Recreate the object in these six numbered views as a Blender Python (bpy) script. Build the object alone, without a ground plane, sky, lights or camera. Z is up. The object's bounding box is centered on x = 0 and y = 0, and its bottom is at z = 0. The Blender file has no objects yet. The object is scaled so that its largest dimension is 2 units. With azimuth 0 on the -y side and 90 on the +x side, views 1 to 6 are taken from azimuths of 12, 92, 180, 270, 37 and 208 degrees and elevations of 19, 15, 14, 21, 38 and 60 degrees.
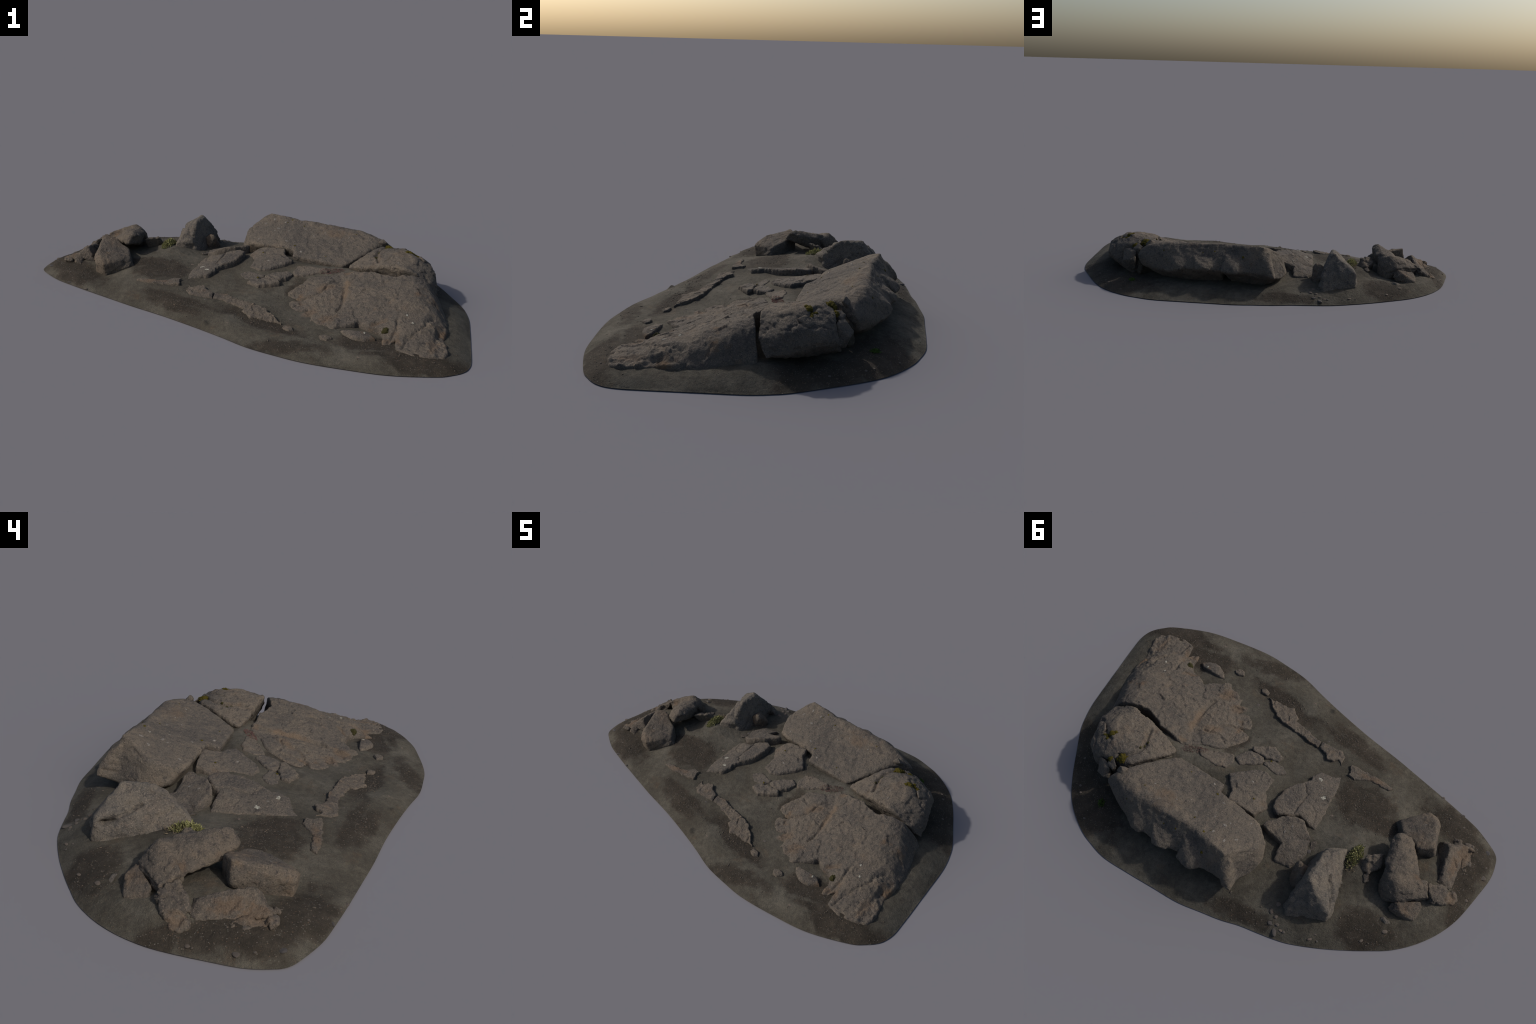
import bpy, bmesh, math, random
import numpy as np
from mathutils import Vector, geometry
from mathutils.bvhtree import BVHTree

random.seed(7)
RNG = np.random.default_rng(11)

# ----------------------------------------------------------------------------
# noise (vectorised gradient noise) and smooth interpolation
# ----------------------------------------------------------------------------
PERM = np.random.default_rng(5).permutation(256)
PERM = np.concatenate([PERM, PERM, PERM])
GRAD = np.random.default_rng(6).normal(size=(256, 3))
GRAD /= np.linalg.norm(GRAD, axis=1)[:, None]


def perlin(p):
    i = np.floor(p).astype(int)
    f = p - i
    i &= 255
    w = f * f * f * (f * (f * 6 - 15) + 10)
    out = 0
    for dx in (0, 1):
        for dy in (0, 1):
            for dz in (0, 1):
                g = GRAD[PERM[PERM[PERM[i[:, 0] + dx] + i[:, 1] + dy] + i[:, 2] + dz] & 255]
                d = (g * (f - [dx, dy, dz])).sum(1)
                wx = w[:, 0] if dx else 1 - w[:, 0]
                wy = w[:, 1] if dy else 1 - w[:, 1]
                wz = w[:, 2] if dz else 1 - w[:, 2]
                out = out + d * wx * wy * wz
    return out * 1.6


def fbm(p, scale, octaves=3, seed=0.0, ridged=False):
    p = np.asarray(p, float) / scale + seed * 17.31
    s, a, t = 0.0, 1.0, 0.0
    for k in range(octaves):
        n = perlin(p * 2.0 ** k + 3.7 * k)
        if ridged:
            n = 1 - 2 * np.abs(n)
        s = s + a * n
        t += a
        a *= 0.5
    return s / t


def facets(p, spacing, seed, slope, flat=False):
    """chipped look: every cell around a random seed point is tilted its own way"""
    rng = np.random.default_rng(int(seed) + 900)
    lo, hi = p.min(0) - spacing, p.max(0) + spacing
    n = 2 if flat else 3
    cells = [np.arange(lo[k], hi[k], spacing) for k in range(n)]
    g = np.stack(np.meshgrid(*cells, indexing='ij'), -1).reshape(-1, n)
    g = g + rng.uniform(-.5, .5, g.shape) * spacing
    tilt = rng.normal(size=g.shape) * slope
    lift = rng.normal(size=len(g)) * slope * spacing * .25
    w = p[:, :n] + np.stack([fbm(np.c_[p, np.zeros(len(p))][:, :3] if p.shape[1] == 2 else p, spacing * .8, 2, seed + k) for k in range(n)], -1) * spacing * .25
    out = np.empty(len(p))
    from mathutils.kdtree import KDTree
    kd = KDTree(len(g))
    for i, c in enumerate(g):
        kd.insert((*c, 0) if n == 2 else c, i)
    kd.balance()
    idx = np.array([kd.find((*c, 0) if n == 2 else c)[1] for c in w])
    return ((w - g[idx]) * tilt[idx]).sum(1) + lift[idx]


def thin_plate(points, stiffness=2e-5):
    p = np.array(points, float)
    n = len(p)

    def phi(r):
        return np.where(r > 1e-9, r * r * np.log(np.maximum(r, 1e-9)), 0.0)
    d = np.hypot(p[:, None, 0] - p[None, :, 0], p[:, None, 1] - p[None, :, 1])
    m = np.zeros((n + 3, n + 3))
    m[:n, :n] = phi(d) + stiffness * np.eye(n)
    m[:n, n] = 1
    m[:n, n + 1:] = p[:, :2]
    m[n:, :n] = m[:n, n:].T
    w = np.linalg.solve(m, np.r_[p[:, 2], 0, 0, 0])

    def f(xy):
        xy = np.asarray(xy, float)
        out = np.zeros(len(xy))
        for a in range(0, len(xy), 20000):
            q = xy[a:a + 20000]
            r = np.hypot(q[:, None, 0] - p[None, :, 0], q[:, None, 1] - p[None, :, 1])
            out[a:a + 20000] = phi(r) @ w[:n] + w[n] + q @ w[n + 1:]
        return out
    return f


def line_distance(xy, line):
    best = np.full(len(xy), 1e9)
    line = np.array(line, float)[:, :2]
    for a, b in zip(line[:-1], line[1:]):
        ab = b - a
        t = np.clip(((xy - a) @ ab) / (ab @ ab), 0, 1)
        best = np.minimum(best, np.linalg.norm(xy - (a + t[:, None] * ab), axis=1))
    return best


def inside_polygon(xy, poly):
    x, y = xy[:, 0], xy[:, 1]
    c = np.zeros(len(xy), bool)
    q = np.roll(poly, -1, 0)
    for (ax, ay), (bx, by) in zip(poly, q):
        if ay == by:
            continue
        hit = ((ay > y) != (by > y)) & (x < (bx - ax) * (y - ay) / (by - ay) + ax)
        c ^= hit
    return c


def closed_curve(points, step, smooth=True):
    """resample a closed loop of control points, optionally as a Catmull-Rom curve"""
    p = np.array(points, float)
    n = len(p)
    out = []
    for i in range(n):
        p0, p1, p2, p3 = p[i - 1], p[i], p[(i + 1) % n], p[(i + 2) % n]
        k = max(1, int(round(np.linalg.norm((p2 - p1)[:2]) / step)))
        for t in np.arange(k) / k:
            if smooth:
                out.append(0.5 * (2 * p1 + (p2 - p0) * t + (2 * p0 - 5 * p1 + 4 * p2 - p3) * t ** 2
                                  + (3 * p1 - p0 - 3 * p2 + p3) * t ** 3))
            else:
                out.append(p1 + (p2 - p1) * t)
    return np.array(out)


def smoothstep(a, b, x):
    t = np.clip((x - a) / (b - a), 0, 1)
    return t * t * (3 - 2 * t)


# ----------------------------------------------------------------------------
# materials
# ----------------------------------------------------------------------------
class Nodes:
    def __init__(self, name):
        self.mat = bpy.data.materials.new(name)
        self.mat.use_nodes = True
        self.t = self.mat.node_tree
        self.bsdf = self.t.nodes['Principled BSDF']
        self.coord = self.new('ShaderNodeTexCoord').outputs['Object']

    def new(self, kind, **kw):
        n = self.t.nodes.new(kind)
        for k, v in kw.items():
            setattr(n, k, v)
        return n

    def link(self, a, b):
        self.t.links.new(a, b)

    def noise(self, scale, detail=4, rough=0.55, vec=None, distort=0.0, offset=None):
        n = self.new('ShaderNodeTexNoise')
        n.inputs['Scale'].default_value = scale
        n.inputs['Detail'].default_value = detail
        n.inputs['Roughness'].default_value = rough
        n.inputs['Distortion'].default_value = distort
        v = vec or self.coord
        if offset is not None:
            m = self.new('ShaderNodeVectorMath', operation='ADD')
            self.link(v, m.inputs[0])
            m.inputs[1].default_value = offset
            v = m.outputs[0]
        self.link(v, n.inputs['Vector'])
        return n.outputs['Fac']

    def voronoi(self, scale, feature='F1', out='Distance', rand=1.0):
        n = self.new('ShaderNodeTexVoronoi', feature=feature)
        n.inputs['Scale'].default_value = scale
        n.inputs['Randomness'].default_value = rand
        self.link(self.coord, n.inputs['Vector'])
        return n.outputs[out]

    def ramp(self, fac, stops):
        n = self.new('ShaderNodeValToRGB')
        r = n.color_ramp
        while len(r.elements) < len(stops):
            r.elements.new(0.5)
        for e, (pos, col) in zip(r.elements, stops):
            e.position = pos
            e.color = (*col, 1) if len(col) == 3 else col
        self.link(fac, n.inputs['Fac'])
        return n.outputs['Color']

    def mask(self, fac, lo, hi):
        n = self.new('ShaderNodeMapRange', interpolation_type='SMOOTHSTEP')
        n.inputs['From Min'].default_value = lo
        n.inputs['From Max'].default_value = hi
        self.link(fac, n.inputs['Value'])
        return n.outputs['Result']

    def mix(self, fac, a, b, blend='MIX'):
        n = self.new('ShaderNodeMix', data_type='RGBA', blend_type=blend)
        if isinstance(fac, (int, float)):
            n.inputs[0].default_value = fac
        else:
            self.link(fac, n.inputs[0])
        for v, s in ((a, 6), (b, 7)):
            if isinstance(v, tuple):
                n.inputs[s].default_value = (*v, 1)
            else:
                self.link(v, n.inputs[s])
        return n.outputs[2]

    def math(self, op, a, b=None, clamp=False):
        n = self.new('ShaderNodeMath', operation=op, use_clamp=clamp)
        for v, s in ((a, 0), (b, 1)):
            if v is None:
                continue
            if isinstance(v, (int, float)):
                n.inputs[s].default_value = v
            else:
                self.link(v, n.inputs[s])
        return n.outputs[0]

    def blob(self, x, y, rx, ry, angle=0.0):
        """soft elliptic mask on the plan position: 1 inside, 0 outside"""
        m = self.new('ShaderNodeMapping', vector_type='TEXTURE')
        m.inputs['Location'].default_value = (x, y, 0)
        m.inputs['Rotation'].default_value = (0, 0, math.radians(angle))
        m.inputs['Scale'].default_value = (rx, ry, 1000)
        self.link(self.coord, m.inputs['Vector'])
        l = self.new('ShaderNodeVectorMath', operation='LENGTH')
        self.link(m.outputs[0], l.inputs[0])
        return l.outputs['Value']

    def bump(self, height, strength, distance, prev=None):
        b = self.new('ShaderNodeBump')
        b.inputs['Strength'].default_value = strength
        b.inputs['Distance'].default_value = distance
        self.link(height, b.inputs['Height'])
        if prev is not None:
            self.link(prev, b.inputs['Normal'])
        return b.outputs[0]

    def finish(self, color, rough=0.9, normal=None, spec=0.25):
        self.link(color, self.bsdf.inputs['Base Color'])
        self.bsdf.inputs['Roughness'].default_value = rough
        self.bsdf.inputs['Specular IOR Level'].default_value = spec
        if normal is not None:
            self.link(normal, self.bsdf.inputs['Normal'])
        return self.mat


def rock_material(name, tint=(1, 1, 1), rust=0.5, dusty=0.5, stains=()):
    m = Nodes(name)

    def c(r, g, b):
        return (r * tint[0], g * tint[1], b * tint[2])
    broad = m.noise(7, 5, 0.6, distort=0.4)
    col = m.ramp(broad, [(0.28, c(.062, .057, .053)), (0.44, c(.088, .080, .071)), (0.58, c(.113, .099, .083)),
                         (0.74, c(.140, .119, .096))])
    mott = m.noise(45, 4, 0.65)
    col = m.mix(m.mask(mott, .50, .72), col, c(.056, .052, .051))
    col = m.mix(m.math('MULTIPLY', m.mask(m.noise(60, 3, .6, offset=(3, 1, 7)), .52, .72), .6), col, c(.140, .115, .093))
    # mineral grains, pale and dark
    grain = m.voronoi(330, out='Color')
    sep = m.new('ShaderNodeSeparateColor')
    m.link(grain, sep.inputs[0])
    col = m.mix(m.math('MULTIPLY', m.mask(sep.outputs[0], .80, .96), .5), col, c(.18, .150, .125))
    col = m.mix(m.math('MULTIPLY', m.mask(sep.outputs[1], .80, .95), .6), col, c(.038, .035, .035))
    fleck = m.voronoi(135, out='Distance')
    col = m.mix(m.math('MULTIPLY', m.math('SUBTRACT', 1.0, m.mask(fleck, .10, .22)), .45), col, c(.20, .172, .146))
    # rust stain in patches
    r = m.math('MULTIPLY', m.mask(m.noise(5, 6, .72, offset=(5, 2, 1)), .54, .70), rust)
    col = m.mix(r, col, c(.145, .092, .052))
    # rust-brown stain gathered in known hollows
    for b in stains:
        w = m.math('ADD', m.blob(*b), m.math('MULTIPLY', m.math('SUBTRACT', m.noise(24, 6, .75), .5), 3.0))
        col = m.mix(m.math('MULTIPLY', m.math('SUBTRACT', 1.0, m.mask(w, .2, 1.0)), .34), col, c(.150, .096, .056))
    # pale lichen film
    l = m.math('MULTIPLY', m.mask(m.noise(11, 7, .75, offset=(1, 9, 4)), .63, .74), dusty)
    col = m.mix(l, col, c(.185, .170, .150))
    n = m.bump(m.noise(120, 6, .7), 1.0, .005)
    n = m.bump(m.voronoi(210), .35, .0025, n)
    n = m.bump(m.noise(34, 6, .68), .85, .009, n)
    return m.finish(col, .92, n, .2)


def ground_material():
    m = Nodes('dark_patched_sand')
    broad = m.noise(4.5, 6, .62, distort=.5)
    col = m.ramp(broad, [(.30, (.042, .037, .029)), (.46, (.058, .052, .041)), (.58, (.073, .066, .053)), (.72, (.092, .084, .068))])
    col = m.mix(m.math('MULTIPLY', m.mask(m.noise(16, 5, .7, offset=(4, 4, 0)), .52, .66), .5), col, (.045, .039, .031))
    col = m.mix(m.math('MULTIPLY', m.mask(m.noise(9, 6, .7, offset=(9, 1, 5)), .56, .70), .45), col, (.075, .052, .034))
    mid = m.noise(48, 6, .72, offset=(7, 3, 2))
    col = m.mix(.45, col, m.ramp(mid, [(.30, (.22, .21, .20)), (.5, (.5, .5, .5)), (.70, (.80, .79, .76))]), 'OVERLAY')
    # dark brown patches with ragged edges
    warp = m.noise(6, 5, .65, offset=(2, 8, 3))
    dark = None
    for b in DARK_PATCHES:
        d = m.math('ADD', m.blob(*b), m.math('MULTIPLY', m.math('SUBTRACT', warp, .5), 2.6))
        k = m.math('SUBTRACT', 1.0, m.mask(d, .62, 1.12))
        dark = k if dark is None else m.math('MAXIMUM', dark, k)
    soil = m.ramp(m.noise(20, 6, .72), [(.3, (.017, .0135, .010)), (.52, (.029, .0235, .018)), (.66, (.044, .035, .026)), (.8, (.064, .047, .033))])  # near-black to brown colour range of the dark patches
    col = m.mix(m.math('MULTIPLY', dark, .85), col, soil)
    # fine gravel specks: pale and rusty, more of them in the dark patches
    vc = m.voronoi(190, out='Color')
    sep = m.new('ShaderNodeSeparateColor')
    m.link(vc, sep.inputs[0])
    near = m.math('SUBTRACT', 1.0, m.mask(m.voronoi(190), .22, .40))
    amount = m.math('ADD', .22, m.math('MULTIPLY', dark, .4))
    col = m.mix(m.math('MULTIPLY', m.math('MULTIPLY', m.mask(sep.outputs[0], .82, .92), near), amount), col, (.15, .138, .122))
    col = m.mix(m.math('MULTIPLY', m.math('MULTIPLY', m.mask(sep.outputs[1], .84, .94), near), amount), col, (.135, .085, .055))
    grain = m.noise(420, 2, .6)
    col = m.mix(.7, col, m.ramp(grain, [(.3, (.3, .3, .3)), (.5, (.5, .5, .5)), (.72, (.78, .76, .72))]), 'OVERLAY')
    n = m.bump(m.noise(260, 4, .7), .8, .0025)
    n = m.bump(m.noise(60, 6, .65), .7, .006, n)
    n = m.bump(near, .2, .002, n)
    return m.finish(col, .95, n, .15)


def plain_material(name, stops, scale=60, rough=.95, bump=.004, bscale=160, random_by_object=False):
    m = Nodes(name)
    col = m.ramp(m.noise(scale, 5, .65), stops)
    if random_by_object:
        info = m.new('ShaderNodeObjectInfo')
        col = m.mix(.8, col, m.ramp(info.outputs['Random'], [(0, (.32, .33, .36)), (.5, (.5, .46, .42)), (1, (.72, .62, .55))]), 'OVERLAY')
    n = m.bump(m.noise(bscale, 4, .7), .9, bump)
    return m.finish(col, rough, n, .15)


# ----------------------------------------------------------------------------
# object helpers
# ----------------------------------------------------------------------------
ROOT = bpy.data.objects.new('rock_outcrop', None)
bpy.context.scene.collection.objects.link(ROOT)
ROOT['label'] = 'weathered grey rock outcrop with slabs and boulders on sand'
ROOT['category'] = 'rock outcrop'


def add_object(name, mesh, mat, parent=ROOT, smooth=True):
    ob = bpy.data.objects.new(name, mesh)
    bpy.context.scene.collection.objects.link(ob)
    ob.parent = parent
    mesh.materials.clear()
    mesh.materials.append(mat)
    if smooth:
        mesh.polygons.foreach_set('use_smooth', np.ones(len(mesh.polygons), bool))
    return ob


def get_co(mesh):
    a = np.empty(len(mesh.vertices) * 3)
    mesh.vertices.foreach_get('co', a)
    return a.reshape(-1, 3)


def set_co(mesh, co):
    mesh.vertices.foreach_set('co', np.ascontiguousarray(co).ravel())
    mesh.update()


def get_normals(mesh):
    a = np.empty(len(mesh.vertices) * 3)
    mesh.vertex_normals.foreach_get('vector', a)
    return a.reshape(-1, 3)


def triangulate_area(loop, step):
    """constrained triangulation of a closed loop with evenly spread inner points"""
    lo, hi = loop.min(0), loop.max(0)
    gx, gy = np.meshgrid(np.arange(lo[0], hi[0], step), np.arange(lo[1], hi[1], step * .87))
    gx = gx + (np.arange(gx.shape[0]) % 2)[:, None] * step * .5
    g = np.stack([gx.ravel(), gy.ravel()], -1)
    g = g + RNG.uniform(-.18, .18, g.shape) * step
    g = g[inside_polygon(g, loop)]
    keep = np.ones(len(g), bool)
    for a in range(0, len(g), 4000):
        d = np.min((g[a:a + 4000, None, 0] - loop[None, :, 0]) ** 2 + (g[a:a + 4000, None, 1] - loop[None, :, 1]) ** 2, axis=1)
        keep[a:a + 4000] = d > (step * .55) ** 2
    g = g[keep]
    pts = np.concatenate([loop, g])
    n = len(loop)
    edges = [(i, (i + 1) % n) for i in range(n)]
    v, e, f, ov, oe, of = geometry.delaunay_2d_cdt([Vector(p) for p in pts], edges, [], 1, 1e-7)
    v = np.array([(p.x, p.y) for p in v])
    # map the outline on to output vertices
    back = {}
    for i, o in enumerate(ov):
        for k in o:
            back[k] = i
    rim = [back[i] for i in range(n)]
    return v, [tuple(t) for t in f], rim


def cross_area(loop):
    q = np.roll(loop, -1, 0)
    return .5 * np.sum(loop[:, 0] * q[:, 1] - q[:, 0] * loop[:, 1])


# ----------------------------------------------------------------------------
# the sandy ground patch
# ----------------------------------------------------------------------------
RIM = [(.861, -.624), (.691, -.665), (.530, -.669), (.366, -.660), (.248, -.634), (.129, -.598), (.015, -.542), (-.109, -.485),
       (-.270, -.418), (-.435, -.359), (-.556, -.311), (-.688, -.258), (-.791, -.214), (-.872, -.176), (-.942, -.127),
       (-.986, -.086), (-.998, -.042), (-.998, .024), (-.976, .111), (-.934, .244), (-.890, .328), (-.843, .389), (-.792, .439),
       (-.726, .487), (-.655, .522), (-.574, .558), (-.468, .598), (-.357, .630), (-.286, .640), (-.212, .644), (-.136, .647),
       (-.056, .658), (.032, .662), (.142, .666), (.267, .653), (.392, .640), (.525, .622), (.620, .586), (.684, .552),
       (.760, .492), (.819, .425), (.870, .338), (.922, .226), (.970, .115), (.990, .035), (1.000, -.048), (1.000, -.157),
       (.999, -.280), (.998, -.395), (.993, -.488), (.970, -.548), (.922, -.592)]

SAND = [(.43, -.48, .027), (.29, -.44, .024), (.22, -.21, .044), (.262, -.347, .031), (.29, -.31, .033), (.43, -.42, .035), (.55, -.42, .037),
        (.65, -.50, .034), (.549, -.601, .023), (.642, -.600, .034), (.771, -.604, .022), (.60, -.54, .030), (.45, -.57, .024), (.338, -.610, .018), (.20, -.50, .024), (.10, -.42, .030),
        (.022, -.465, .031), (0., -.38, .036), (-.126, -.290, .045), (-.20, -.31, .040), (-.09, -.42, .030), (-.30, -.30, .038), (-.40, -.25, .040), (-.20, -.38, .026),
        (-.50, -.20, .040), (-.60, -.18, .028), (-.45, -.30, .024), (.10, -.25, .049), (0., -.20, .056), (-.078, -.122, .065), (-.20, -.15, .061), (.15, -.20, .052),
        (.10, -.17, .064), (-.05, -.07, .072), (-.11, -.06, .082), (.27, -.03, .094), (.36, .045, .123), (.16, .05, .108), (0., 0., .094), (.20, -.06, .080),
        (-.04, .08, .104), (.20, .10, .118), (.30, .095, .121), (.39, .07, .126), (.10, .235, .114), (.15, .19, .118), (-.05, .22, .096),
        (-.291, .062, .065), (-.30, .20, .070), (-.26, -.15, .064), (-.35, -.05, .063), (-.40, .10, .079), (-.45, .20, .099), (-.42, .18, .101),
        (-.50, .25, .093), (-.66, -.130, .021), (-.54, -.04, .059), (-.71, -.12, .027), (-.50, .06, .075), (-.55, .10, .072),
        (-.64, .14, .074), (-.74, .11, .078), (-.785, .165, .074), (-.822, -.138, .030), (-.797, -.200, .010), (-.694, -.250, .006), (-.90, -.06, .038), (-.945, .0, .036), (-.970, -.002, .021), (-.961, -.075, .016),
        (-.89, .11, .037), (-.93, .10, .028), (-.888, .146, .032), (-.950, .165, .008), (-.91, .20, .026),
        (-.87, .27, .034), (-.80, .36, .036), (-.75, .39, .038), (-.70, .37, .043), (-.682, .433, .039), (-.60, .40, .054), (-.55, .36, .065), (-.612, .502, .022),
        (-.50, .33, .076), (-.47, .48, .054), (-.45, .53, .043), (-.423, .583, .021), (-.36, .56, .034), (-.30, .57, .030), (-.55, .50, .036), (-.20, .50, .042),
        (-.22, .42, .050), (-.17, .38, .052), (-.15, .46, .052), (-.10, .57, .040), (-.07, .50, .050), (-.10, .40, .054),
        (0., .46, .047), (.25, .46, .050), (.40, .45, .052), (.20, .57, .034), (.0, .59, .030), (.40, .56, .034), (.55, .50, .036),
        (.60, .38, .040), (.70, .30, .036), (.66, .413, .036), (.78, .37, .025), (.80, .24, .030), (.84, .15, .032), (.911, .057, .031), (.87, .04, .050), (.765, .436, .016),
        (.92, -.05, .044), (.93, -.15, .038), (.952, -.237, .026), (.94, -.40, .025), (.939, -.534, .017), (.90, -.555, .022), (.982, -.487, .008), (.884, -.394, .032), (.901, -.474, .032),
        (.60, -.25, .020), (.50, -.10, .050), (.75, -.15, .040), (.75, -.30, .030), (.30, .25, .060), (.48, .055, .128), (.55, .035, .126),
        (.62, .010, .105), (.72, -.02, .070), (.82, -.005, .055), (.70, .12, .040), (-.35, .40, .060), (-.64, .22, .058), (-.64, 0., .050)]

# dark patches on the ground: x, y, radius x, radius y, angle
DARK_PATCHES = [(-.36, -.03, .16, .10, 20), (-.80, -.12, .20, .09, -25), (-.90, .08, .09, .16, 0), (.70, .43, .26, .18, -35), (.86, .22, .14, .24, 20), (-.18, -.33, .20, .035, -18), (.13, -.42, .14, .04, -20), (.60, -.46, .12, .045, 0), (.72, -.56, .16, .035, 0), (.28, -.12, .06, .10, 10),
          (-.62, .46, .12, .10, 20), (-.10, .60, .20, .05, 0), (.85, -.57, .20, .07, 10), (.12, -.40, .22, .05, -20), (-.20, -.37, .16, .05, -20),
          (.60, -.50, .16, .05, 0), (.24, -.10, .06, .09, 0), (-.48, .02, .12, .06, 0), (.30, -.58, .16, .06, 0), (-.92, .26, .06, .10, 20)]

ground_height = None


def build_ground(mat):
    global ground_height
    loop = closed_curve([(*p, 0) for p in RIM], .007)[:, :2]
    v, f, rim = triangulate_area(loop, .0068)
    tps = thin_plate([(*p, 0.) for p in RIM] + SAND, 1e-5)
    rim_pts = closed_curve([(*p, 0) for p in RIM], .02)[:, :2]

    def height(xy):
        xy = np.asarray(xy, float)
        z = tps(xy)
        p3 = np.c_[xy, np.zeros(len(xy))]
        d = np.concatenate([np.min(np.hypot(xy[a:a + 4000, None, 0] - rim_pts[None, :, 0],
                                            xy[a:a + 4000, None, 1] - rim_pts[None, :, 1]), axis=1)
                            for a in range(0, len(xy), 4000)])
        k = smoothstep(0, .05, d)
        z = z + k * (.0040 * fbm(p3, .16, 4, 1) + .0016 * fbm(p3, .035, 3, 2))
        # rougher clods on the west and north-east fringe
        rough = smoothstep(.55, .95, -xy[:, 0] + .3 * fbm(p3, .2, 2, 5)) + smoothstep(.35, .75, xy[:, 1] + .4 * xy[:, 0]) * .5
        z = z + k * rough * .0035 * np.maximum(fbm(p3, .028, 3, 4), -.2)
        # a small pinnacle of soil on the southern fringe
        z = z + .014 * np.exp(-(np.hypot(xy[:, 0] + .077, xy[:, 1] + .470) / .013) ** 2)
        return np.maximum(z, .0012 * smoothstep(0, .01, d))
    ground_height = height
    z = height(v)
    z[rim] = 0
    co = np.c_[v, z]
    n = len(co)
    # underside: a flat closing face on the rim loop
    low = np.c_[v[rim], np.zeros(len(rim))]
    mesh = bpy.data.meshes.new('ground_patch')
    faces = list(f) + [tuple(reversed(rim))]
    mesh.from_pydata(co.tolist(), [], faces)
    mesh.update()
    return add_object('ground_patch', mesh, mat)


# ----------------------------------------------------------------------------
# bedrock slab: outline with heights, thin-plate top, walls down into the sand
# ----------------------------------------------------------------------------
def build_slab(name, outline, mat, extra=(), step=.0052, smooth=True, jag=.003, edge=.006, edge_drop=.005,
               flare=.004, rough=1.0, cracks=(), bumps=(), seed=0, sink=.03, top_func=None, lip=.0055, grow=0.0, parent=ROOT):
    o = np.array(outline, float)
    o[:, 2] = np.maximum(o[:, 2], ground_height(o[:, :2]) + lip)
    outline = [tuple(p) for p in o]
    loop3 = closed_curve(outline, step, smooth)
    if cross_area(loop3[:, :2]) < 0:
        loop3 = loop3[::-1]
    t = np.roll(loop3, -1, 0) - np.roll(loop3, 1, 0)
    nrm = np.stack([t[:, 1], -t[:, 0]], -1)
    nrm /= np.linalg.norm(nrm, axis=1)[:, None] + 1e-9
    p3 = np.c_[loop3[:, :2], np.zeros(len(loop3))]
    j = jag * fbm(p3, .02, 3, seed + 1) + jag * 1.2 * fbm(p3, .06, 2, seed + 2)
    loop = loop3[:, :2] + nrm * (j + grow)[:, None]
    v, f, rim = triangulate_area(loop, step)
    tps = thin_plate(list(map(tuple, outline)) + list(extra), 3e-5)
    z = tps(v)
    d = np.concatenate([np.sqrt(np.min((v[a:a + 4000, None, 0] - loop[None, :, 0]) ** 2
                                       + (v[a:a + 4000, None, 1] - loop[None, :, 1]) ** 2, axis=1))
                        for a in range(0, len(v), 4000)])
    q = np.c_[v, np.zeros(len(v))]
    z = z - edge_drop * (1 - np.sqrt(np.clip(1 - (1 - np.clip(d / edge, 0, 1)) ** 2, 0, 1)))
    z = z + rough * (.0045 * fbm(q, .11, 3, seed + 3) + .0022 * fbm(q, .035, 3, seed + 4) + .0009 * fbm(q, .012, 2, seed + 5))
    n = fbm(q, .085, 3, seed + 12) * 3.2
    t = n - np.floor(n)
    z = z + rough * .0024 * (np.floor(n) + smoothstep(0, .22, t) - .5)
    z = z + rough * (facets(q[:, :2], .055, seed, .042, True) + facets(q[:, :2], .022, seed + 50, .042, True))
    for line, width, depth in cracks:
        wob = v + np.stack([fbm(q, .03, 2, seed + 8), fbm(q, .03, 2, seed + 9)], -1) * .006
        dd = line_distance(wob, line)
        z = z - depth * np.exp(-(dd / width) ** 2)
    for x, y, r, h in bumps:
        z = z + h * np.exp(-(np.hypot(v[:, 0] - x, v[:, 1] - y) / r) ** 2)
    if top_func is not None:
        z = top_func(v, z)
    top = np.c_[v, z]
    n = len(top)
    # walls
    levels = [(.25, .5), (.55, .9), (1.0, 1.0)]
    base = ground_height(loop) - sink
    zt = z[rim]
    base = np.maximum(np.minimum(base, zt - .012), .002)
    verts, faces = [top], list(f)
    rings = [rim]
    cnt = n
    for h, o in levels:
        off = flare * o + .0035 * fbm(np.c_[loop, np.full(len(loop), h * .07)], .03, 2, seed + 6)
        xy = loop + nrm * off[:, None]
        verts.append(np.c_[xy, zt + (base - zt) * h])
        rings.append(list(range(cnt, cnt + len(loop))))
        cnt += len(loop)
    m = len(loop)
    for a, b in zip(rings[:-1], rings[1:]):
        for i in range(m):
            k = (i + 1) % m
            faces.append((a[i], b[i], b[k], a[k]))
    faces.append(tuple(reversed(rings[-1])))
    mesh = bpy.data.meshes.new(name)
    mesh.from_pydata(np.concatenate(verts).tolist(), [], faces)
    mesh.update()
    bm = bmesh.new()
    bm.from_mesh(mesh)
    bmesh.ops.recalc_face_normals(bm, faces=bm.faces)
    bm.to_mesh(mesh)
    bm.free()
    return add_object(name, mesh, mat, parent)


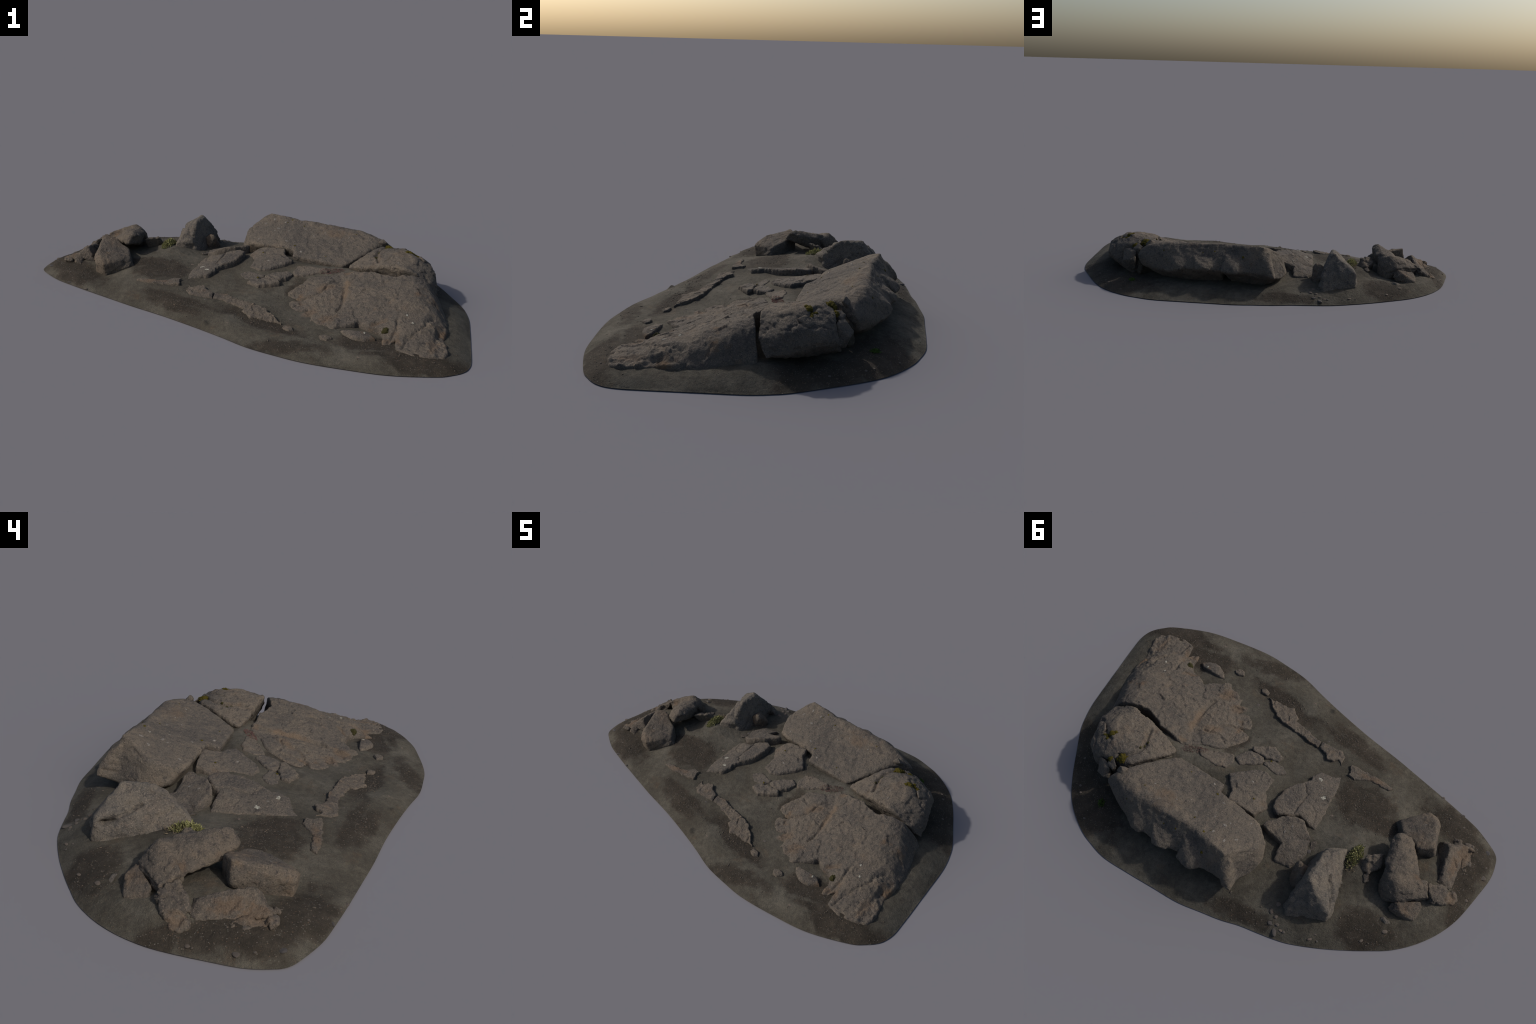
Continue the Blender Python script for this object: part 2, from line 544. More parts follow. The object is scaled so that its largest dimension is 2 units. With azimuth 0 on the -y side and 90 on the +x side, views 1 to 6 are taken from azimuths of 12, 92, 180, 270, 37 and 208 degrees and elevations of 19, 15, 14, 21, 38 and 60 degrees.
# ----------------------------------------------------------------------------
# boulder: union of convex chunks, fused, worn and roughened
# ----------------------------------------------------------------------------
def build_boulder(name, chunks, mat, voxel=.0052, wear=4, rough=1.0, seed=0, cracks=(), pits=0.0, bed=None, chip=.055, growth=.0018, parent=ROOT):
    bm = bmesh.new()
    for pts in chunks:
        vs = [bm.verts.new(p) for p in pts]
        r = bmesh.ops.convex_hull(bm, input=vs)
        junk = [g for g in r['geom_interior'] if isinstance(g, bmesh.types.BMVert)]
        bmesh.ops.delete(bm, geom=junk, context='VERTS')
    bmesh.ops.recalc_face_normals(bm, faces=bm.faces)
    mesh = bpy.data.meshes.new(name + '_raw')
    bm.to_mesh(mesh)
    bm.free()
    ob = bpy.data.objects.new(name + '_raw', mesh)
    bpy.context.scene.collection.objects.link(ob)
    md = ob.modifiers.new('remesh', 'REMESH')
    md.mode = 'VOXEL'
    md.voxel_size = voxel
    ms = ob.modifiers.new('smooth', 'SMOOTH')
    ms.factor = .5
    ms.iterations = wear
    dg = bpy.context.evaluated_depsgraph_get()
    out = bpy.data.meshes.new_from_object(ob.evaluated_get(dg))
    out.name = name
    bpy.data.objects.remove(ob)
    bpy.data.meshes.remove(mesh)
    co = get_co(out)
    nr = get_normals(out)
    # blocky lumps, then finer relief
    d = growth + .0060 * fbm(co, .10, 3, seed + 1) + .0030 * fbm(co, .038, 3, seed + 2) + .0011 * fbm(co, .013, 2, seed + 3)
    d = d - .0030 * np.maximum(fbm(co, .07, 2, seed + 4, ridged=True) - .55, 0) * 2
    d = d + facets(co, .05, seed, chip) * min(1.0, rough) + facets(co, .02, seed + 50, chip) * min(1.0, rough)
    if bed is not None:
        tilt, scale, amp = bed
        s = (co @ np.array(tilt)) / scale + .7 * fbm(co, .12, 2, seed + 6)
        d = d + amp * (np.abs((s % 1.0) - .5) * 2 - .5)
    if pits:
        d = d - pits * smoothstep(.25, .6, fbm(co, .022, 2, seed + 7)) * smoothstep(-.1, .4, fbm(co, .12, 2, seed + 8))
    for line, width, depth in cracks:
        line = np.array(line, float)
        line = np.concatenate([a + (b - a) * np.linspace(0, 1, 6)[:, None] for a, b in zip(line[:-1], line[1:])])
        line = np.array([co[np.argmin(((co - c) ** 2).sum(1))] for c in line])
        line = line[np.r_[True, np.linalg.norm(np.diff(line, axis=0), axis=1) > 1e-4]]
        best = np.full(len(co), 1e9)
        w = co + np.stack([fbm(co, .03, 2, seed + k) for k in (9, 10, 11)], -1) * .005
        for a, b in zip(line[:-1], line[1:]):
            ab = b - a
            t = np.clip(((w - a) @ ab) / (ab @ ab), 0, 1)
            best = np.minimum(best, np.linalg.norm(w - (a + t[:, None] * ab), axis=1))
        d = d - depth * np.exp(-(best / width) ** 2)
    co = co + nr * (d * rough)[:, None]
    co[:, 2] = np.maximum(co[:, 2], .002)
    set_co(out, co)
    return add_object(name, out, mat, parent)


# ----------------------------------------------------------------------------
# build everything
# ----------------------------------------------------------------------------
M_ROCK = rock_material('weathered_rock', (.96, .925, .88), .32, .5)
M_RUSTY = rock_material('rust_stained_rock', (.96, .92, .87), .65, .4, [(.462, -.12, .022, .11, 0), (.41, -.33, .05, .05, 0), (.37, -.10, .07, .035, 30), (.33, -.28, .04, .05, 0), (.62, -.35, .05, .018, 20), (.845, -.47, .03, .06, 0), (.71, -.46, .015, .07, 15), (.45, .02, .03, .015, 0)])
M_PALE = rock_material('pale_rock', (1.14, 1.12, 1.08), .10, .9)
M_BROWN = rock_material('brown_rock', (.97, .915, .85), .3, .3, [(-.725, .205, .035, .02, -40), (-.84, .06, .03, .08, 0), (-.87, .0, .04, .07, 0), (-.88, .2, .03, .04, 0), (-.39, -.18, .10, .02, 0)])
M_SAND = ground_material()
M_MOSS = plain_material('golden_moss', [(.3, (.055, .044, .006)), (.55, (.105, .085, .012)), (.8, (.20, .17, .045))], 70, .95, .006, 220)
M_MOSSDARK = plain_material('olive_moss', [(.3, (.036, .033, .012)), (.55, (.065, .060, .022)), (.8, (.13, .12, .06))], 70, .95, .006, 220)
M_LICHEN = plain_material('white_lichen', [(.3, (.14, .13, .11)), (.5, (.25, .24, .20)), (.75, (.40, .39, .33))], 150)
M_LICHENGREY = plain_material('grey_lichen', [(.3, (.105, .096, .086)), (.5, (.15, .135, .12)), (.75, (.22, .205, .185))], 200)
M_PEBBLE = plain_material('pebble_stone', [(.3, (.085, .077, .070)), (.6, (.13, .115, .102)), (.8, (.19, .165, .142))], 60, .9, .002, 200, True)

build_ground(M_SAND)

# --- the broad south-east slab -------------------------------------------------
SLAB_SE = [(.904, -.472, .030), (.890, -.520, .022), (.843, -.540, .030), (.789, -.548, .034), (.742, -.540, .036), (.707, -.521, .036),
           (.703, -.482, .045), (.700, -.450, .048), (.673, -.478, .040), (.651, -.480, .034), (.648, -.451, .042), (.646, -.412, .046),
           (.628, -.380, .054), (.595, -.367, .053), (.566, -.351, .055), (.542, -.333, .058), (.512, -.361, .048), (.456, -.393, .038),
           (.432, -.397, .035), (.415, -.374, .039), (.380, -.368, .036), (.357, -.342, .038), (.339, -.347, .034), (.343, -.304, .041),
           (.300, -.310, .035), (.294, -.292, .036), (.322, -.258, .047), (.272, -.269, .041), (.244, -.241, .043), (.226, -.202, .048),
           (.256, -.172, .054), (.220, -.158, .052), (.208, -.128, .057), (.229, -.101, .064), (.256, -.062, .077), (.283, -.025, .089),
           (.310, -.015, .098), (.356, -.003, .109), (.397, .016, .121), (.438, .043, .134), (.473, .036, .138), (.511, .022, .145),
           (.543, .012, .150), (.569, .008, .156), (.594, -.012, .157), (.627, -.028, .163), (.662, -.044, .168), (.711, -.037, .177),
           (.745, -.030, .176), (.800, -.024, .150), (.860, -.020, .068), (.874, -.070, .050), (.893, -.160, .036), (.902, -.270, .026),
           (.890, -.370, .030)]
SLAB_SE_TOP = [(.759, -.355, .087), (.733, -.301, .098), (.466, -.084, .110), (.601, -.100, .142), (.55, -.25, .096), (.70, -.20, .129), (.55, -.16, .119), (.42, -.20, .078),
               (.818, -.308, .094), (.654, -.400, .060), (.825, -.10, .130), (.850, -.18, .098), (.858, -.25, .081), (.845, -.354, .068), (.850, -.40, .056),
               (.80, -.05, .152), (.84, -.46, .046), (.78, -.48, .054), (.35, -.22, .066), (.35, -.10, .094), (.876, -.15, .072), (.888, -.26, .051), (.876, -.38, .044), (.842, -.131, .113), (.820, -.295, .094),
               (.858, -.06, .090), (.70, -.10, .158), (.72, -.42, .066)]
STEP = [(.473, .040), (.463, -.004), (.450, -.048), (.469, -.080), (.462, -.120), (.461, -.158), (.462, -.218), (.456, -.258), (.433, -.308), (.405, -.360)]


def se_top(v, z):
    # the upper bed ends in a ragged step; the lower bed to the west lies a little deeper
    q = np.c_[v, np.zeros(len(v))]
    d = line_distance(v, STEP)
    line = np.array(STEP)
    xs = np.interp(v[:, 1], line[::-1, 1], line[::-1, 0])
    west = smoothstep(.004, -.004, v[:, 0] - xs + .006 * fbm(q, .03, 2, 31))
    z = z - west * .007 * np.exp(-(d / .05) ** 2)
    z = z + (1 - west) * .004 * np.exp(-(d / .03) ** 2)
    # splintered east shoulder
    e = smoothstep(.78, .86, v[:, 0]) * smoothstep(-.20, -.30, v[:, 1])
    z = z + e * .010 * fbm(q, .045, 3, 33, ridged=True) - e * .002
    # fluted south-western beds
    w = smoothstep(.48, .30, v[:, 0])
    s = (v @ np.array([.35, -.94])) / .035 + fbm(q, .07, 2, 35)
    z = z + w * .0016 * (np.abs((s % 1) - .5) * 2 - .5)
    return z


build_slab('bedrock_slab', SLAB_SE, M_RUSTY, SLAB_SE_TOP, smooth=True, jag=.004, edge=.006, edge_drop=.004, rough=1.1, seed=3, step=.0046,
           cracks=[([(.230, -.190), (.279, -.179), (.324, -.163), (.361, -.132), (.378, -.083), (.402, -.079)], .005, .009),
                   ([(.476, -.087), (.521, -.083), (.558, -.084), (.602, -.087)], .003, .003),
                   ([(.670, -.481), (.690, -.424), (.698, -.389), (.696, -.336)], .006, .009),
                   ([(.725, -.517), (.743, -.456), (.765, -.424), (.791, -.381), (.815, -.342)], .004, .007),
                   ([(.593, -.364), (.628, -.347), (.661, -.345), (.672, -.359)], .004, .006),
                   ([(.463, -.12), (.46, -.16), (.462, -.218), (.45, -.26)], .010, .010),
                   ([(.29, -.06), (.33, -.09), (.37, -.08), (.41, -.04)], .005, .007),
                   ([(.812, -.325), (.835, -.285)], .012, .014), ([(.855, -.42), (.862, -.35)], .010, .010)],
           top_func=se_top, sink=.03)

build_slab('slab_fragment', [(.622, -.452, .044), (.581, -.473, .043), (.554, -.473, .043), (.531, -.467, .043), (.500, -.446, .043), (.473, -.409, .042),
                             (.511, -.412, .048), (.544, -.415, .051), (.600, -.427, .050)], M_RUSTY, [(.56, -.445, .053)], smooth=False,
           step=.004, jag=.004, rough=.5, seed=8)
build_slab('slab_fragment', [(.454, -.483, .036), (.434, -.501, .035), (.411, -.495, .036), (.400, -.470, .037), (.425, -.463, .038), (.445, -.469, .038)],
           M_BROWN, step=.003, smooth=False, jag=.001, rough=.4, seed=9, edge=.004, edge_drop=.003)

# --- the cracked slabs in the middle -------------------------------------------
PLATES = [
    ('paving_slab', [(.181, .092, .134), (.127, .038, .121), (.053, .001, .106), (.000, .028, .103), (.006, .096, .112), (-.032, .164, .117),
                     (.002, .219, .133), (.084, .212, .144), (.121, .206, .147), (.135, .158, .141)], [(.031, .158, .132)], 4, []),
    ('paving_slab', [(-.147, -.066, .103), (-.172, -.100, .092), (-.219, -.110, .079), (-.253, -.127, .064), (-.266, -.089, .064), (-.258, -.029, .068),
                     (-.257, .018, .070), (-.258, .088, .072), (-.250, .150, .074), (-.205, .142, .098), (-.168, .133, .110), (-.090, .178, .126),
                     (-.062, .154, .131), (-.056, .106, .133), (-.074, .049, .125), (-.109, .003, .116), (-.152, -.042, .104)],
     [(-.227, .003, .079), (-.183, -.065, .096), (-.15, .06, .108)], 5,
     [([(-.134, -.008), (-.152, .021), (-.164, .025), (-.152, .085), (-.147, .139)], .0035, .008),
      ([(-.171, .062), (-.196, .062), (-.225, .084), (-.237, .121), (-.235, .156)], .003, .005)]),
    ('paving_slab', [(-.057, .248, .130), (-.076, .218, .136), (-.118, .190, .135), (-.160, .161, .135), (-.204, .160, .118), (-.248, .205, .084),
                     (-.262, .276, .066), (-.225, .352, .050), (-.152, .350, .064), (-.150, .318, .084), (-.157, .279, .097), (-.072, .256, .125)], [], 6, []),
    ('paving_slab', [(.363, .029, .127), (.308, .010, .119), (.259, -.011, .110), (.220, -.015, .106), (.205, .025, .106), (.215, .064, .110),
                     (.264, .071, .117), (.322, .061, .124), (.352, .050, .127)], [], 7, []),
    ('paving_slab', [(.205, -.009, .106), (.185, -.052, .103), (.154, -.070, .100), (.098, -.065, .094), (.086, -.050, .092), (.097, -.027, .094),
                     (.172, .021, .104)], [], 8, []),
    ('paving_slab', [(.165, -.096, .098), (.076, -.145, .084), (.016, -.105, .080), (.027, -.081, .085), (.086, -.071, .092), (.113, -.077, .095),
                     (.155, -.078, .100)], [], 9, []),
    ('paving_slab', [(.083, -.046, .092), (.050, -.073, .088), (-.009, -.064, .078), (-.030, -.034, .075), (.001, -.011, .080), (.044, -.026, .088),
                     (.080, -.035, .092)], [], 10, []),
]
for nm, outl, extra, sd, cr in PLATES:
    big = len(outl) > 9
    build_slab(nm, outl, M_ROCK, extra, step=.0045, smooth=False, jag=.0055, edge=.010 if big else .006, edge_drop=.008 if big else .005,
               rough=.8, seed=20 + sd, cracks=cr, flare=.002, sink=.03, grow=.004 if big else .002)

# --- the thin rib standing out of the sand -------------------------------------
RIB = [
    [(.293, -.440, .026), (.273, -.446, .024), (.243, -.432, .026), (.244, -.413, .032), (.269, -.420, .032)],
    [(.238, -.407, .036), (.214, -.406, .031), (.173, -.400, .031), (.128, -.384, .032), (.096, -.393, .028), (.073, -.370, .032), (.051, -.349, .036),
     (.060, -.328, .044), (.033, -.323, .042), (.005, -.313, .042), (-.036, -.290, .046), (-.092, -.272, .048), (-.092, -.236, .064), (-.064, -.239, .065),
     (-.005, -.262, .063), (.057, -.280, .060), (.098, -.290, .058), (.146, -.314, .054), (.178, -.341, .048), (.208, -.378, .042)],
    [(-.097, -.273, .048), (-.150, -.276, .044), (-.202, -.264, .045), (-.219, -.246, .048), (-.231, -.187, .060), (-.206, -.210, .062), (-.185, -.191, .066),
     (-.160, -.188, .068), (-.141, -.218, .064), (-.101, -.236, .062)],
    [(-.273, -.200, .070), (-.307, -.203, .063), (-.341, -.205, .058), (-.402, -.196, .050), (-.439, -.189, .046), (-.485, -.178, .040), (-.467, -.159, .043),
     (-.426, -.163, .050), (-.376, -.171, .057), (-.347, -.160, .062), (-.311, -.137, .068), (-.276, -.154, .072)],
]
for k, o in enumerate(RIB):
    build_slab('rock_rib', o, M_BROWN, step=.0034, smooth=False, jag=.0075, edge=.004, edge_drop=.003, rough=.9, seed=50 + 3 * k, flare=.001, sink=.03)

# --- the big tilted block at the back ------------------------------------------
EAST = [(.460, .389, .223), (.370, .390, .228), (.240, .400, .230), (.177, .424, .235), (.525, .328, .216), (.566, .349, .202), (.615, .322, .190), (.643, .346, .150),
        (.172, .150, .138), (.177, .153, .139), (.238, .138, .136), (.313, .124, .134), (.364, .116, .133), (.418, .106, .131), (.450, .134, .144), (.460, .180, .160), (.485, .207, .171),
        (.530, .232, .184), (.555, .278, .199), (.500, .406, .195), (.587, .386, .128), (.62, .35, .10), (.535, .425, .100), (.490, .452, .104), (.430, .480, .120), (.36, .494, .126),
        (.262, .507, .123), (.20, .507, .121), (.50, .40, .06), (.40, .42, .045), (.20, .43, .045), (.20, .17, .05), (.40, .13, .05), (.55, .28, .05)]
WEST = [(.200, .413, .233), (.078, .445, .233), (.000, .478, .236), (-.024, .450, .226), (-.060, .412, .202), (-.090, .377, .176), (-.082, .311, .152),
        (-.044, .253, .140), (.035, .241, .155), (.096, .222, .159), (.138, .210, .158), (.200, .190, .152), (.20, .507, .122), (.118, .527, .121), (.063, .524, .121),
        (.015, .522, .119), (-.030, .540, .110), (-.077, .480, .078), (-.108, .420, .080), (-.112, .375, .085), (-.096, .310, .092), (0., .47, .042),
        (.15, .44, .042), (-.05, .43, .045), (-.02, .30, .05), (.10, .26, .05), (.18, .25, .05)]
BULGES = [[(.208, .531, .124), (.127, .556, .124), (.165, .552, .121), (.100, .536, .121), (.150, .535, .150), (.190, .465, .190), (.100, .475, .190), (.15, .46, .07)],
          [(.258, .522, .123), (.330, .522, .125), (.290, .527, .140), (.350, .450, .180), (.240, .455, .180), (.30, .45, .07)],
          [(.440, .491, .114), (.490, .456, .098), (.395, .500, .124), (.430, .484, .140), (.470, .420, .185), (.380, .425, .190), (.43, .43, .06)],
          [(-.016, .558, .118), (-.058, .567, .104), (-.042, .555, .138), (-.020, .534, .165), (-.030, .480, .215), (.030, .485, .215), (.0, .48, .06), (-.06, .50, .085)]]
build_boulder('tilted_block', [EAST, WEST] + BULGES, M_ROCK, wear=14, seed=2, rough=.9, chip=.030, growth=.0032,
              cracks=[([(.23, .15, .14), (.33, .22, .165), (.43, .24, .18)], .0035, .003), ([(-.06, .44, .205), (-.08, .40, .18), (-.05, .33, .17)], .006, .005),
                      ([(-.06, .545, .125), (-.075, .50, .125), (-.04, .55, .125)], .003, .006)])

# --- the cracked block on the east side ----------------------------------------
CORNER = [(.445, .098, .138), (.449, .080, .135), (.483, .062, .145), (.533, .054, .162), (.575, .046, .178), (.614, .021, .186), (.681, -.005, .192),
          (.734, -.010, .184), (.816, -.012, .130), (.861, .015, .070), (.648, .100, .205), (.749, .112, .208), (.716, .162, .213), (.680, .206, .216), (.643, .222, .206),
          (.600, .240, .198), (.573, .252, .191), (.544, .218, .187), (.475, .130, .152), (.816, .118, .172), (.832, .073, .150), (.812, .190, .162),
          (.818, .214, .128), (.770, .250, .150), (.763, .272, .108), (.722, .255, .178), (.80, .08, .072), (.81, .16, .086), (.745, .26, .070), (.68, .29, .035),
          (.60, .26, .06), (.60, .08, .05), (.70, .05, .05), (.50, .10, .08)]
build_boulder('cracked_block', [CORNER], M_ROCK, wear=8, seed=40, rough=1.0, chip=.055, growth=.0024,
              cracks=[([(.582, .062, .181), (.577, .105, .183), (.563, .146, .183), (.573, .191, .190), (.601, .225, .196), (.640, .240, .198)], .007, .015),
                      ([(.645, .085, .203), (.652, .115, .203)], .004, .004), ([(.70, .19, .208), (.74, .17, .205), (.78, .14, .19)], .008, .007)])
FLAKES = [[(.581, .297, .222), (.602, .285, .208), (.562, .283, .206), (.610, .308, .195), (.575, .318, .200), (.585, .30, .17), (.60, .31, .16)],
          [(.695, .268, .168), (.726, .262, .160), (.724, .312, .112), (.684, .330, .120), (.682, .300, .156), (.655, .298, .158), (.664, .325, .112), (.70, .30, .06), (.74, .27, .08), (.66, .30, .06)],
          [(.645, .262, .192), (.670, .250, .190), (.680, .285, .165), (.640, .300, .170), (.625, .285, .180), (.65, .29, .12), (.67, .26, .13)],
          [(.757, .150, .206), (.782, .118, .196), (.806, .165, .172), (.780, .192, .178), (.770, .15, .15)],
          [(.700, .236, .196), (.735, .222, .192), (.745, .250, .168), (.712, .262, .172), (.72, .24, .14)]]
for k, c in enumerate(FLAKES):
    build_boulder('rock_flake', [c], M_ROCK, voxel=.0036, wear=4, seed=60 + k, rough=.6)

# soil packed in the crevice between the two blocks
build_boulder('crevice_soil', [[(.445, .095, .118), (.462, .125, .128), (.500, .185, .145), (.545, .245, .155), (.580, .285, .135), (.590, .275, .130), (.560, .225, .140), (.490, .120, .126),
                                (.45, .10, .05), (.60, .29, .03), (.58, .30, .03), (.50, .12, .05)],
                               [(.590, .295, .165), (.628, .322, .135), (.645, .312, .110), (.600, .275, .150), (.655, .315, .04), (.60, .30, .03), (.625, .335, .05), (.56, .27, .05)]], M_SAND, voxel=.006, wear=2, seed=66, rough=1.0)

# --- loose boulders on the west side --------------------------------------------
TENT = [[(-.348, .420, .206), (-.330, .400, .198), (-.350, .316, .200), (-.377, .330, .190), (-.459, .489, .124), (-.445, .494, .127), (-.452, .502, .045), (-.465, .455, .040),
         (-.454, .400, .055), (-.444, .297, .075), (-.420, .192, .085), (-.415, .200, .114), (-.400, .230, .142), (-.345, .233, .130), (-.318, .240, .060), (-.288, .300, .050),
         (-.290, .420, .040), (-.31, .50, .04), (-.375, .520, .030), (-.40, .50, .10), (-.318, .448, .157), (-.302, .472, .134), (-.287, .50, .10)],
        [(-.300, .470, .120), (-.295, .530, .072), (-.262, .505, .030), (-.296, .552, .012), (-.370, .532, .020), (-.330, .520, .065), (-.300, .500, .080), (-.33, .46, .06)]]
build_boulder('pointed_boulder', TENT, M_PALE, wear=4, seed=70, rough=1.0, pits=.008, chip=.045,
              cracks=[([(-.452, .465, .112), (-.446, .425, .122), (-.430, .385, .145), (-.415, .355, .160)], .0065, .016), ([(-.452, .462, .112), (-.447, .440, .120)], .010, .026), ([(-.36, .25, .15), (-.38, .30, .17), (-.37, .34, .19)], .006, .007),
                      ([(-.44, .30, .13), (-.41, .26, .15)], .006, .008), ([(-.36, .30, .20), (-.40, .36, .18), (-.43, .42, .14)], .007, .006)])
build_boulder('stone_chunk', [[(-.245, .387, .075), (-.262, .338, .122), (-.278, .344, .132), (-.305, .340, .110), (-.302, .413, .100), (-.278, .425, .050), (-.243, .370, .045),
                               (-.290, .330, .040), (-.270, .430, .03)]], M_ROCK, voxel=.004, wear=3, seed=75)
LEAN = [[(-.605, .094, .184), (-.605, .200, .164), (-.620, .235, .163), (-.606, .041, .136), (-.570, .095, .168), (-.592, .068, .176), (-.656, .062, .148),
         (-.700, .170, .132), (-.717, .212, .132), (-.580, .205, .148), (-.582, .165, .115), (-.674, .088, .120), (-.735, .195, .100), (-.62, .25, .06), (-.580, .10, .125), (-.66, .210, .156)],
        [(-.648, .268, .163), (-.657, .272, .165), (-.672, .250, .162), (-.715, .226, .148), (-.767, .196, .129), (-.796, .257, .097), (-.690, .327, .106), (-.628, .298, .134), (-.604, .302, .096),
         (-.588, .225, .142), (-.618, .322, .045), (-.784, .246, .066), (-.70, .30, .05), (-.590, .275, .05), (-.748, .192, .090)]]
build_boulder('leaning_boulder', LEAN, M_BROWN, wear=8, seed=80, rough=.9, growth=.0022,
              cracks=[([(-.69, .165, .135), (-.722, .203, .134), (-.748, .196, .118)], .013, .008), ([(-.79, .26, .09), (-.74, .285, .10), (-.69, .32, .105), (-.63, .32, .08)], .004, .008)])
build_boulder('broken_stone', [[(-.690, .330, .104), (-.772, .273, .080), (-.773, .350, .048), (-.740, .362, .040), (-.706, .350, .025), (-.652, .351, .070), (-.665, .33, .095), (-.715, .352, .085),
                                (-.79, .29, .03), (-.73, .29, .04)]], M_BROWN, voxel=.004, wear=4, seed=85, rough=.8)
FRONT = [(-.744, .068, .161), (-.694, .091, .148), (-.712, -.064, .123), (-.712, -.105, .080), (-.667, -.121, .083), (-.570, -.029, .092), (-.598, .029, .116),
         (-.657, -.110, .015), (-.549, -.029, .050), (-.706, -.096, .025), (-.722, .068, .050), (-.725, -.03, .030), (-.66, .10, .05), (-.59, .035, .045), (-.756, .066, .090),
         (-.73, -.07, .095)]
build_boulder('squared_boulder', [FRONT], M_BROWN, wear=5, seed=90, rough=.8)
build_boulder('tilted_stone', [[(-.800, .011, .112), (-.815, .143, .086), (-.868, .150, .042), (-.866, .040, .052), (-.850, -.030, .075), (-.742, -.026, .042), (-.788, .13, .045),
                                (-.775, -.010, .085), (-.82, .172, .055), (-.852, .170, .050), (-.80, .160, .072)],
                               [(-.850, -.030, .078), (-.871, -.043, .068), (-.868, .02, .055), (-.80, -.058, .038), (-.83, -.045, .065), (-.82, 0., .09), (-.83, .05, .06)]],
              M_BROWN, voxel=.004, wear=3, seed=95, rough=.9, chip=.05)
build_boulder('tilted_stone', [[(-.772, .202, .107), (-.823, .171, .092), (-.846, .166, .060), (-.874, .226, .044), (-.845, .244, .058), (-.811, .254, .096), (-.80, .25, .03), (-.81, .18, .03),
                                (-.87, .22, .02), (-.79, .23, .10)],
                               [(-.850, .178, .055), (-.884, .161, .040), (-.902, .187, .031), (-.892, .214, .036), (-.870, .226, .044), (-.87, .2, .01)]],
              M_BROWN, voxel=.004, wear=3, seed=97, rough=1.2, chip=.10)
build_boulder('crumbled_stone', [[(-.850, -.060, .058), (-.888, -.058, .056), (-.906, -.006, .048), (-.896, .083, .044), (-.870, .060, .052), (-.860, .012, .060),
                                  (-.87, 0., .01)], [(-.80, -.062, .046), (-.83, -.06, .058), (-.85, -.03, .06), (-.80, -.03, .05), (-.82, -.05, .02)]], M_BROWN, voxel=.0035, wear=3, seed=99, rough=1.5)
build_boulder('stone_chunk', [[(-.486, .220, .10), (-.505, .195, .136), (-.547, .185, .132), (-.569, .156, .128), (-.574, .215, .11), (-.540, .256, .10), (-.506, .251, .09),
                               (-.50, .22, .06), (-.56, .2, .06)],
                              [(-.54, .256, .095), (-.556, .284, .09), (-.530, .301, .082), (-.515, .26, .09), (-.53, .27, .05)]], M_ROCK, voxel=.004, wear=4, seed=101)
build_boulder('stone_chunk', [[(-.635, .400, .045), (-.655, .383, .055), (-.689, .389, .052), (-.696, .405, .035), (-.678, .418, .030), (-.654, .415, .030), (-.67, .4, .058)]],
              M_PALE, voxel=.003, wear=3, seed=103, rough=.5)
build_boulder('stone_chunk', [[(-.258, .215, .07), (-.275, .195, .072), (-.294, .216, .074), (-.288, .240, .068), (-.272, .262, .06), (-.275, .23, .05)]], M_BROWN, voxel=.003, wear=3, seed=105, rough=.5)


# ----------------------------------------------------------------------------
# moss, lichen, plants and loose stones, dropped on to what is already there
# ----------------------------------------------------------------------------
def surface_tree(names=None):
    verts, polys, n = [], [], 0
    for ob in bpy.data.objects:
        if ob.type != 'MESH' or (names and not any(ob.name.startswith(k) for k in names)):
            continue
        me = ob.data
        verts += [v.co.copy() for v in me.vertices]
        polys += [tuple(i + n for i in p.vertices) for p in me.polygons if len(p.vertices) < 9]
        n += len(me.vertices)
    return BVHTree.FromPolygons(verts, polys)


TREE = surface_tree()


def touch(p):
    """nearest surface point and normal; a plan position is dropped from above"""
    if len(p) == 2:
        h, nrm, i, d = TREE.ray_cast(Vector((p[0], p[1], 1)), Vector((0, 0, -1)))
    else:
        h, nrm, i, d = TREE.find_nearest(Vector(p))
    return h, nrm


def ball_mesh(name, seed, rough, squash=1.0, sub=4):
    bm = bmesh.new()
    bmesh.ops.create_icosphere(bm, subdivisions=sub, radius=1)
    me = bpy.data.meshes.new(name)
    bm.to_mesh(me)
    bm.free()
    co = get_co(me)
    co = co * (1 + rough * fbm(co, .9, 3, seed) + rough * .5 * fbm(co, .3, 2, seed + 1))[:, None]
    co[:, 2] *= squash
    set_co(me, co)
    me.polygons.foreach_set('use_smooth', np.ones(len(me.polygons), bool))
    return me


def place(name, mesh, mat, p, size, sink=.3, parent=ROOT, spin=None, upright=False):
    h, nrm = touch(p)
    if upright:
        nrm = Vector((0, 0, 1))
    if not mesh.materials:
        mesh.materials.append(mat)
    ob = bpy.data.objects.new(name, mesh)
    bpy.context.scene.collection.objects.link(ob)
    ob.parent = parent
    q = nrm.to_track_quat('Z', 'Y')
    ob.rotation_mode = 'QUATERNION'
    from mathutils import Quaternion
    ob.rotation_quaternion = q @ Quaternion((0, 0, 1), random.uniform(0, 6.28) if spin is None else spin)
    sx, sy, sz = size if isinstance(size, tuple) else (size, size, size)
    ob.scale = (sx, sy, sz)
    ob.location = h - nrm * sz * sink * 0.5
    ob.location.z = max(ob.location.z, sz * .8)
    return ob


